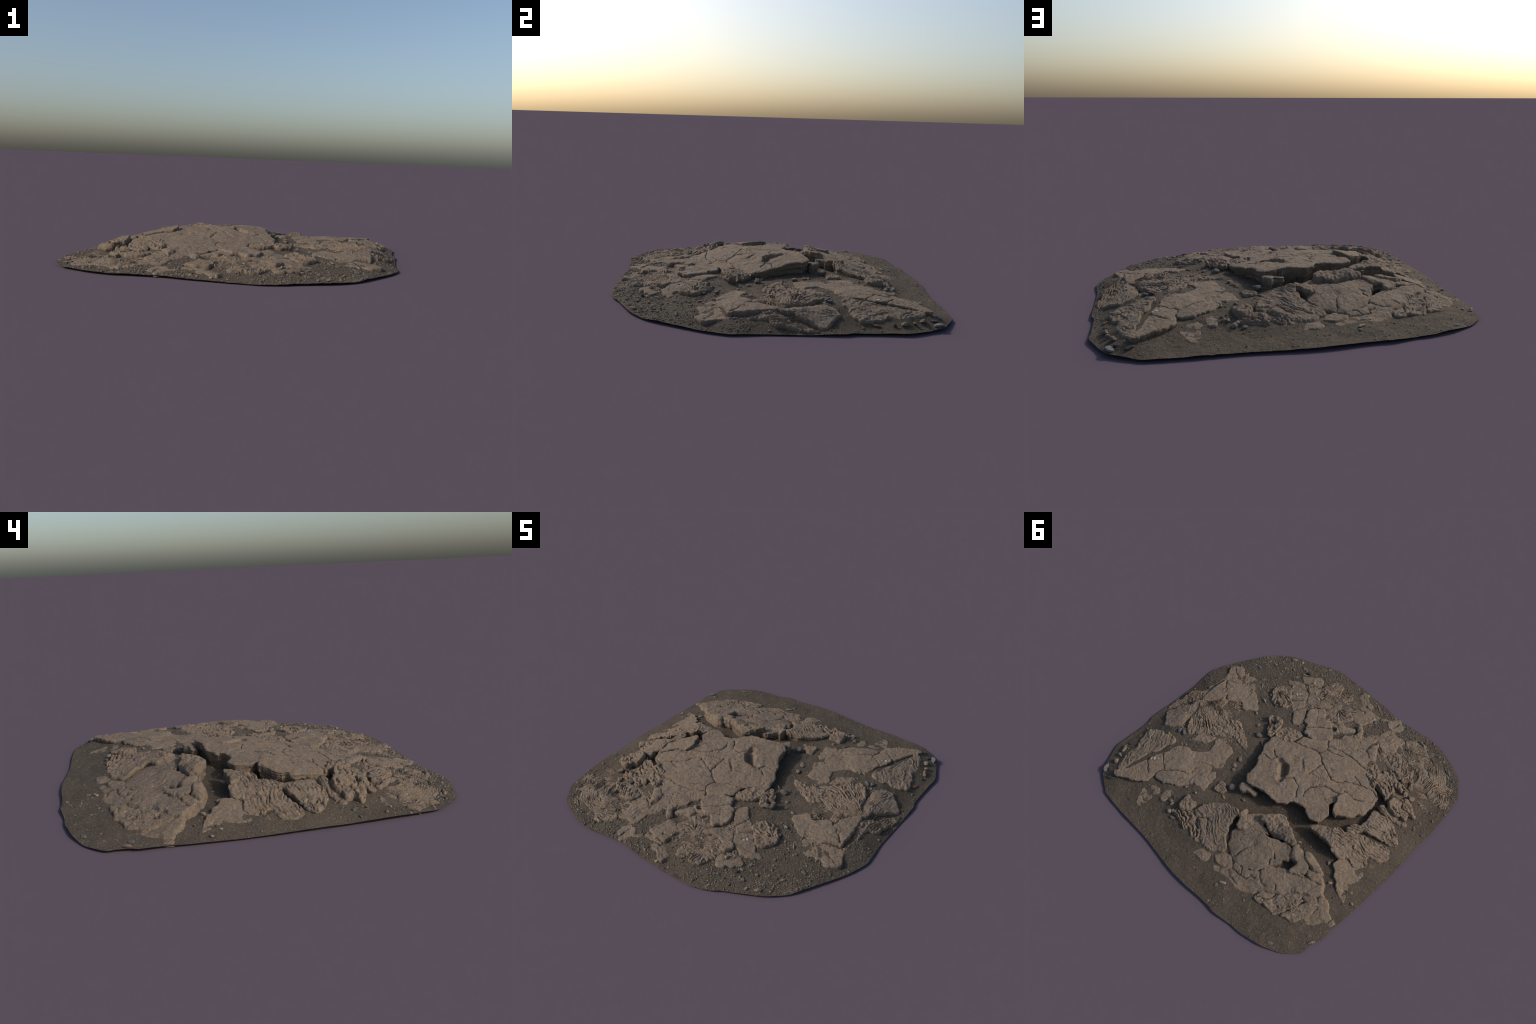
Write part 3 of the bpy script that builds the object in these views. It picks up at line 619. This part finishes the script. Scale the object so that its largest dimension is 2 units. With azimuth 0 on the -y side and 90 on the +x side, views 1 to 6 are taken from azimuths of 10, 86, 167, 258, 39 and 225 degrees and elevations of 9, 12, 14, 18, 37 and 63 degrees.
def rock_material(name, base, dark, light, spots=True):
    m, t, b = nodes_of(name)
    co = add(t, 'ShaderNodeTexCoord').outputs['Object']
    big = tex(t, 'ShaderNodeTexNoise', 7, co, 4)
    mid = tex(t, 'ShaderNodeTexNoise', 55, co, 5, .7)
    fine = tex(t, 'ShaderNodeTexNoise', 230, co, 4, .8)
    col = mix(t, ramp(t, big, [(.35, 0.0), (.68, 1.0)]), base, tuple(.5 * (p + q) for p, q in zip(base, light)))
    hue = tex(t, 'ShaderNodeTexNoise', 16, co, 3, .6)
    col = mix(t, ramp(t, hue, [(.48, 0.0), (.68, .4)]), col, tuple(sum(base) / 3 * k for k in (1.0, .97, .92)))
    col = mix(t, ramp(t, mid, [(.30, .55), (.5, 0.0)]), col, dark)
    col = mix(t, ramp(t, mid, [(.55, 0.0), (.75, .45)]), col, light)
    col = mix(t, ramp(t, fine, [(.33, .75), (.49, 0.0)]), col, dark)
    col = mix(t, ramp(t, fine, [(.52, 0.0), (.68, .75)]), col, light)
    if spots:
        # pale mineral specks, a few ochre ones
        stain = tex(t, 'ShaderNodeTexNoise', 19, co, 5, .65)
        col = mix(t, ramp(t, stain, [(.30, .6), (.43, 0.0)]), col, tuple(c * 1.05 for c in dark))
        v = tex(t, 'ShaderNodeTexVoronoi', 48, co, out='Distance', voronoi_dimensions='2D')
        n2 = tex(t, 'ShaderNodeTexNoise', 22, co, 2)
        gate = mix(t, 1.0, ramp(t, v, [(.07, 1.0), (.17, 0.0)]), ramp(t, n2, [(.46, 0.0), (.64, .8)]), 'MULTIPLY')
        col = mix(t, gate, col, (.37, .335, .305))
        v2 = tex(t, 'ShaderNodeTexVoronoi', 27, co, out='Distance', voronoi_dimensions='2D')
        n3 = tex(t, 'ShaderNodeTexNoise', 13, co, 2)
        gate2 = mix(t, 1.0, ramp(t, v2, [(.08, 1.0), (.17, 0.0)]), ramp(t, n3, [(.56, 0.0), (.64, .75)]), 'MULTIPLY')
        col = mix(t, gate2, col, (.40, .235, .11))
        # hairline cracks
        warp = add(t, 'ShaderNodeTexNoise')
        warp.inputs['Scale'].default_value = 16
        t.links.new(co, warp.inputs['Vector'])
        vec = add(t, 'ShaderNodeVectorMath', operation='MULTIPLY_ADD')
        vec.inputs[1].default_value = (.05, .05, .05)
        t.links.new(warp.outputs['Color'], vec.inputs[0])
        t.links.new(co, vec.inputs[2])
        ed = tex(t, 'ShaderNodeTexVoronoi', 9, vec.outputs[0], out='Distance', feature='DISTANCE_TO_EDGE')
        n4 = tex(t, 'ShaderNodeTexNoise', 6, co, 2)
        hair = mix(t, 1.0, ramp(t, ed, [(.006, 1.0), (.024, 0.0)]), ramp(t, n4, [(.52, 0.0), (.60, .6)]), 'MULTIPLY')
        col = mix(t, hair, col, tuple(c * .55 for c in dark))
    t.links.new(col, b.inputs['Base Color'])
    b.inputs['Roughness'].default_value = .88
    b.inputs['Specular IOR Level'].default_value = .25
    h = mix(t, .4, fine, mid)
    bump(t, b, h, 1.0, .009)
    return m

def soil_material():
    m, t, b = nodes_of('gritty_soil')
    co = add(t, 'ShaderNodeTexCoord').outputs['Object']
    big = tex(t, 'ShaderNodeTexNoise', 5, co, 4)
    grit = tex(t, 'ShaderNodeTexNoise', 190, co, 4, .75)
    v = add(t, 'ShaderNodeTexVoronoi')
    v.inputs['Scale'].default_value = 230
    t.links.new(co, v.inputs['Vector'])
    bw = add(t, 'ShaderNodeSeparateColor')
    t.links.new(v.outputs['Color'], bw.inputs['Color'])
    col = mix(t, ramp(t, big, [(.35, 0.0), (.65, 1.0)]), (.069, .0535, .039), (.090, .0695, .050))
    red = tex(t, 'ShaderNodeTexNoise', 11, co, 3)
    col = mix(t, ramp(t, red, [(.56, 0.0), (.72, .45)]), col, (.072, .047, .032))
    col = mix(t, ramp(t, grit, [(.34, .7), (.5, 0.0)]), col, (.030, .027, .024))
    col = mix(t, ramp(t, grit, [(.55, 0.0), (.74, .6)]), col, (.130, .106, .080))
    col = mix(t, ramp(t, bw.outputs['Red'], [(.90, 0.0), (.95, .6)]), col, (.17, .14, .105))
    col = mix(t, ramp(t, bw.outputs['Green'], [(.92, 0.0), (.96, .6)]), col, (.11, .105, .095))
    t.links.new(col, b.inputs['Base Color'])
    b.inputs['Roughness'].default_value = .95
    b.inputs['Specular IOR Level'].default_value = .15
    h = mix(t, .5, grit, v.outputs['Distance'])
    bump(t, b, h, .7, .005)
    return m

def gravel_material():
    m, t, b = nodes_of('gravel_grains')
    g = add(t, 'ShaderNodeNewGeometry')
    co = add(t, 'ShaderNodeTexCoord').outputs['Object']
    col = ramp(t, g.outputs['Random Per Island'], [(0, (.060, .052, .042)), (.35, (.105, .085, .064)), (.62, (.18, .142, .104)),
                                                  (.78, (.088, .086, .082)), (.90, (.23, .18, .13)), (1, (.14, .135, .125))])
    fine = tex(t, 'ShaderNodeTexNoise', 300, co, 3, .7)
    col = mix(t, ramp(t, fine, [(.35, .5), (.5, 0.0)]), col, (.05, .045, .04))
    t.links.new(col, b.inputs['Base Color'])
    b.inputs['Roughness'].default_value = .9
    b.inputs['Specular IOR Level'].default_value = .2
    return m

ROCK = rock_material('weathered_lava', (.206, .150, .103), (.090, .066, .047), (.288, .220, .160))
GREY = rock_material('grey_stone', (.125, .114, .10), (.06, .056, .05), (.19, .175, .155), False)
DARK = rock_material('dark_stone', (.05, .05, .05), (.03, .03, .03), (.085, .083, .08), False)
TAN = rock_material('tan_stone', (.27, .195, .13), (.15, .11, .08), (.36, .28, .2), False)
PALE = rock_material('pale_stone', (.21, .19, .165), (.12, .11, .10), (.29, .27, .24), False)
RUST = rock_material('rusty_stone', (.13, .062, .03), (.07, .045, .03), (.2, .1, .05), False)
LICHEN = rock_material('yellow_lichen', (.29, .275, .145), (.15, .135, .085), (.38, .36, .21), False)
BLUE = rock_material('slate_stone', (.095, .10, .112), (.05, .052, .058), (.15, .155, .165), False)
WHITE = rock_material('white_crust', (.40, .40, .42), (.25, .24, .24), (.5, .5, .52), False)
SOILM = soil_material()
GRAVEL = gravel_material()

# ------------------------------------------------------------------ build
root = bpy.data.objects.new('lava_rock_outcrop', None)
bpy.context.scene.collection.objects.link(root)
root['label'] = 'low mound of cracked brown ropy lava slabs in gritty soil'
root['category'] = 'rock'

def build_soil():
    rim = np.array([r[:2] for r in RIM])
    fine = curve(rim, True, 8)
    ang = np.arctan2(fine[:, 1], fine[:, 0])
    rad = np.hypot(fine[:, 0], fine[:, 1])
    o = np.argsort(ang)
    ang, rad = ang[o], rad[o]
    ang = np.r_[ang - 2 * np.pi, ang, ang + 2 * np.pi]
    rad = np.r_[rad, rad, rad]
    n = 460
    u = np.linspace(-1, 1, n)
    U, V = np.meshgrid(u, u, indexing='ij')
    s = np.maximum(np.abs(U), np.abs(V))
    th = np.arctan2(V, U)
    R = np.interp(th, ang, rad)
    x, y = s * R * np.cos(th), s * R * np.sin(th)
    z = np.maximum(soil_height(x, y), .003)
    i = np.arange(n * n).reshape(n, n)
    quads = np.c_[i[:-1, :-1].ravel(), i[1:, :-1].ravel(), i[1:, 1:].ravel(), i[:-1, 1:].ravel()]
    faces = quads.tolist()
    loop = np.r_[i[:, 0], i[-1, 1:], i[-2::-1, -1], i[0, -2:0:-1]]
    v = np.c_[x.ravel(), y.ravel(), z.ravel()]
    p = v[loop]
    m = len(loop)
    rings = [np.c_[p[:, :2] * .996, np.maximum(p[:, 2] - .004, .002)], np.c_[p[:, :2] * .95, np.maximum(p[:, 2] * 0 + .004, .001)],
             np.c_[p[:, :2] * .90, np.zeros(m)]]
    base = len(v)
    prev = loop
    for k, r in enumerate(rings):
        cur = base + k * m + np.arange(m)
        for a in range(m):
            b = (a + 1) % m
            faces.append((prev[b], prev[a], cur[a], cur[b]))
        prev = cur
    faces.append(tuple(prev.tolist()[::-1]))
    faces = [tuple(int(q) for q in f) for f in faces]
    return new_object('soil_ground', np.vstack([v] + rings), faces, SOILM, root, 60)

build_soil()

KIND = {}
for k in SLABS:
    if k in ('main',) or k.startswith(('south', 'north', 'east_a', 'east_b', 'smooth', 'band', 'small', 'patch', 'plate', 'tail', 'west_a')):
        KIND[k] = 'lava_slab'
    elif k in ROPES:
        KIND[k] = 'ropy_lava'
    else:
        KIND[k] = 'lava_block'
KIND['south_d'] = KIND['north_d'] = KIND['north_g'] = 'ropy_lava'
for n, k in enumerate(SLABS):
    build_slab(k, KIND[k], ROCK, root, 300 + 17 * n)

# --------------------------------------------------------------- stones
def icosphere(sub):
    import bmesh
    bm = bmesh.new()
    bmesh.ops.create_icosphere(bm, subdivisions=sub, radius=1)
    v = np.array([p.co[:] for p in bm.verts])
    f = [[q.index for q in p.verts] for p in bm.faces]
    bm.free()
    return v, f

ICO3 = icosphere(4)
ICO1 = icosphere(1)

def stone(name, x, y, z, size, turn, mat, seed, angular=.5):
    v, f = ICO3
    v = v.copy()
    r = np.random.default_rng(seed)
    # chip flat facets off a sphere
    for _ in range(9):
        nrm = r.normal(size=3)
        nrm /= np.linalg.norm(nrm)
        cut = 1 - angular * r.uniform(.4, 1.1)
        dd = v @ nrm
        v = v - np.clip(dd - cut, 0, None)[:, None] * nrm * .9
    w = 1 + .10 * fbm(v[:, 0] + 2 * v[:, 2] + seed, v[:, 1] - v[:, 2], .8, 3, seed)
    v = v * w[:, None] * np.array(size)
    c, s = math.cos(math.radians(turn)), math.sin(math.radians(turn))
    v = np.c_[v[:, 0] * c - v[:, 1] * s, v[:, 0] * s + v[:, 1] * c, v[:, 2]] + np.array([x, y, z])
    return new_object(name, v, f, mat, root, 35)

def on_soil(x, y, lift):
    return float(soil_height(np.array([x]), np.array([y]))[0]) + lift

STONES = [  # x, y, lift above the soil (or height when > .5), size, turn, material
 (.311, -.096, .010, (.028, .021, .017), 30, GREY), (.134, .315, .014, (.034, .026, .026), 60, GREY),
 (.452, -.751, .009, (.013, .010, .017), 10, DARK), (.355, -.708, .014, (.017, .012, .009), 70, TAN),
 (.325, .72, .007, (.024, .016, .014), 40, PALE), (.30, .70, .006, (.017, .014, .013), 10, ROCK), (.345, .675, .004, (.018, .014, .012), 80, ROCK),
 (.275, .735, .003, (.02, .012, .010), 30, GREY), (.364, .666, .006, (.016, .013, .012), 15, ROCK),
 (-.282, .796, .003, (.026, .013, .006), 35, TAN), (-.262, .83, .003, (.013, .011, .006), 20, GREY),
 (-.767, .316, .004, (.018, .013, .009), 50, TAN), (-.675, .229, .003, (.016, .011, .010), 110, TAN),
 (-.749, -.497, .016, (.026, .023, .024), 20, ROCK), (-.595, -.549, .016, (.017, .015, .017), 0, GREY),
 (.916, .635, .012, (.030, .014, .013), 120, ROCK), (.90, .688, .010, (.016, .013, .012), 40, ROCK),
 (.876, .735, .010, (.022, .016, .013), 130, ROCK), (.894, .814, .004, (.035, .018, .010), 120, PALE),
 (.92, .58, .004, (.015, .012, .010), 0, DARK), (.855, .80, .002, (.030, .017, .008), 60, DARK), (.80, .84, .003, (.03, .016, .01), 30, DARK),
 (.726, .272, .010, (.022, .014, .009), 100, BLUE), (.69, .268, .008, (.028, .013, .008), 150, BLUE),
 (.361, .531, .005, (.016, .01, .009), 70, ROCK),
 (.286, .516, .005, (.014, .010, .009), 10, ROCK), (.26, .13, .006, (.022, .02, .009), 10, ROCK), (.251, .191, .005, (.022, .018, .007), 50, ROCK),
 (.235, .22, .004, (.018, .014, .006), 0, ROCK), (.022, .323, .006, (.016, .012, .008), 30, ROCK), (.249, -.065, .006, (.03, .007, .009), 150, ROCK),
 (.918, .485, .003, (.026, .014, .005), 60, RUST), (.135, .401, .003, (.022, .009, .004), -20, ROCK),
 (-.864, -.821, .003, (.011, .008, .005), 50, BLUE), (-.906, -.346, .004, (.014, .011, .008), 30, GREY), (-.953, -.487, .004, (.013, .010, .007), 0, ROCK),
 (-.966, -.355, .004, (.010, .008, .006), 0, GREY), (.493, -.33, .006, (.020, .010, .008), -30, PALE), (.463, -.212, .005, (.02, .011, .008), -20, ROCK),
 (.377, -.15, .005, (.016, .013, .010), 40, ROCK), (-.951, .308, .004, (.013, .012, .007), 0, PALE), (-.762, .839, .003, (.02, .014, .006), 20, GREY),
 (-.938, .661, .006, (.03, .012, .008), 60, ROCK), (-.90, .64, .002, (.02, .013, .005), 40, GREY), (-.847, .365, .004, (.008, .007, .006), 0, GREY),
 (-.266, .835, .003, (.012, .011, .006), 15, GREY), (.61, -.417, .003, (.028, .005, .004), 128, TAN), (.625, -.775, .005, (.022, .013, .009), 35, ROCK),
 (.568, -.801, .004, (.013, .011, .008), 0, PALE), (.761, -.534, .004, (.017, .014, .007), 20, GREY), (.016, -.934, .004, (.012, .01, .006), 0, LICHEN),
 (-.186, -.777, .006, (.024, .012, .006), 145, BLUE), (.56, -.70, .004, (.012, .01, .008), 0, ROCK), (.52, -.77, .004, (.014, .012, .009), 60, GREY),
 (.70, -.64, .004, (.014, .01, .008), 30, ROCK), (.47, -.72, .004, (.013, .01, .008), 10, TAN), (-.905, -.41, .003, (.011, .009, .006), 0, ROCK),
 (.42, -.03, .005, (.018, .014, .01), 0, ROCK), (.50, -.40, .004, (.014, .012, .008), 0, GREY), (.40, -.2, .004, (.012, .01, .008), 0, ROCK),
]
for i, (x, y, lift, size, turn, mat) in enumerate(STONES):
    stone('stone', x, y, on_soil(x, y, lift), size, turn, mat, 40 + i)
# thin crusts of lichen and white mineral lying on the slabs
SEED = {k: 300 + 17 * n for n, k in enumerate(SLABS)}

def on_slab(key, x, y):
    a = np.array([x]), np.array([y])
    return float(slab_top(key, a[0], a[1], np.array([.05]), SEED[key])[0])

CRUSTS = [('north_g', .790, .380, (.015, .008), 120, LICHEN), ('north_g', .765, .345, (.013, .008), 110, LICHEN), ('north_a', .633, .338, (.020, .006), 160, LICHEN),
          ('north_a', .60, .325, (.012, .005), 150, LICHEN), ('east_d', .735, .245, (.013, .007), 100, LICHEN), ('east_a', .617, -.173, (.012, .007), 130, LICHEN),
          ('south_b', .372, -.544, (.016, .008), 140, WHITE), ('south_b', .358, -.556, (.010, .007), 120, WHITE), ('south_b', .345, -.52, (.006, .005), 20, WHITE),
          ('north_a', .675, .545, (.018, .008), 125, WHITE), ('north_a', .695, .56, (.010, .006), 110, WHITE), ('north_a', .655, .53, (.009, .006), 150, WHITE),
          ('main', -.305, -.26, (.009, .006), 30, WHITE), ('crumbly_q', -.47, .285, (.014, .007), 20, LICHEN)]
for i, (key, x, y, (a, b), turn, mat) in enumerate(CRUSTS):
    stone('lichen_crust' if mat is LICHEN else 'mineral_crust', x, y, on_slab(key, x, y) + .0002, (a, b, .0016), turn, mat, 950 + i, .75)

# --------------------------------------------------------------- gravel
def build_gravel(count):
    polys = [curve(s['outline'], True, 2) for s in SLABS.values()]
    x = rng.uniform(-1, 1, count * 4)
    y = rng.uniform(-1, 1, count * 4)
    rim = np.array([r[:2] for r in RIM])
    ok = signed_distance(x, y, rim) > .006
    # coarse gravel to the south and east, finer and sparser to the north-west
    dens = .20 + .75 * np.clip((-.25 - y + .45 * np.clip(x, -1, 1)) * 1.6, 0, 1) + .5 * np.clip((x - .2) * 1.5, 0, 1) * (y < .3) \
        + .5 * np.clip((-.55 - y) * 4, 0, 1)
    dens = dens * np.clip(.7 + .8 * fbm(x, y, .16, 3, 77), .1, 1.3)
    ok &= rng.uniform(0, 1, x.shape) < dens
    for p in polys:
        lo, hi = p.min(0), p.max(0)
        near = ok & (x > lo[0]) & (x < hi[0]) & (y > lo[1]) & (y < hi[1])
        if near.any():
            ok[near] &= signed_distance(x[near], y[near], p) < .004
    x, y = x[ok][:count], y[ok][:count]
    z = soil_height(x, y)
    v0, f0 = ICO1
    f0 = np.array(f0)
    n = len(x)
    size = np.clip(.0022 * np.exp(rng.normal(0, .52, n)), .0011, .0085) * (1 + .35 * np.clip(-y, 0, 1))
    shape = rng.uniform(.55, 1.25, (n, 3)) * np.array([1, 1, .72])
    jit = 1 + rng.uniform(-.22, .22, (n, len(v0), 1))
    v = v0[None] * jit * (shape * size[:, None])[:, None, :]
    a = rng.uniform(0, 2 * np.pi, n)
    c, s = np.cos(a)[:, None], np.sin(a)[:, None]
    v = np.stack([v[..., 0] * c - v[..., 1] * s, v[..., 0] * s + v[..., 1] * c, v[..., 2]], -1)
    v += np.stack([x, y, z + size * .12], -1)[:, None, :]
    f = (f0[None] + (np.arange(n) * len(v0))[:, None, None]).reshape(-1, 3)
    ob = new_object('gravel', v.reshape(-1, 3), f.tolist(), GRAVEL, root, 0)
    ob.data.polygons.foreach_set('use_smooth', np.zeros(len(ob.data.polygons), bool))
    ob['kind'] = 'stuff'
    return n

build_gravel(14000)
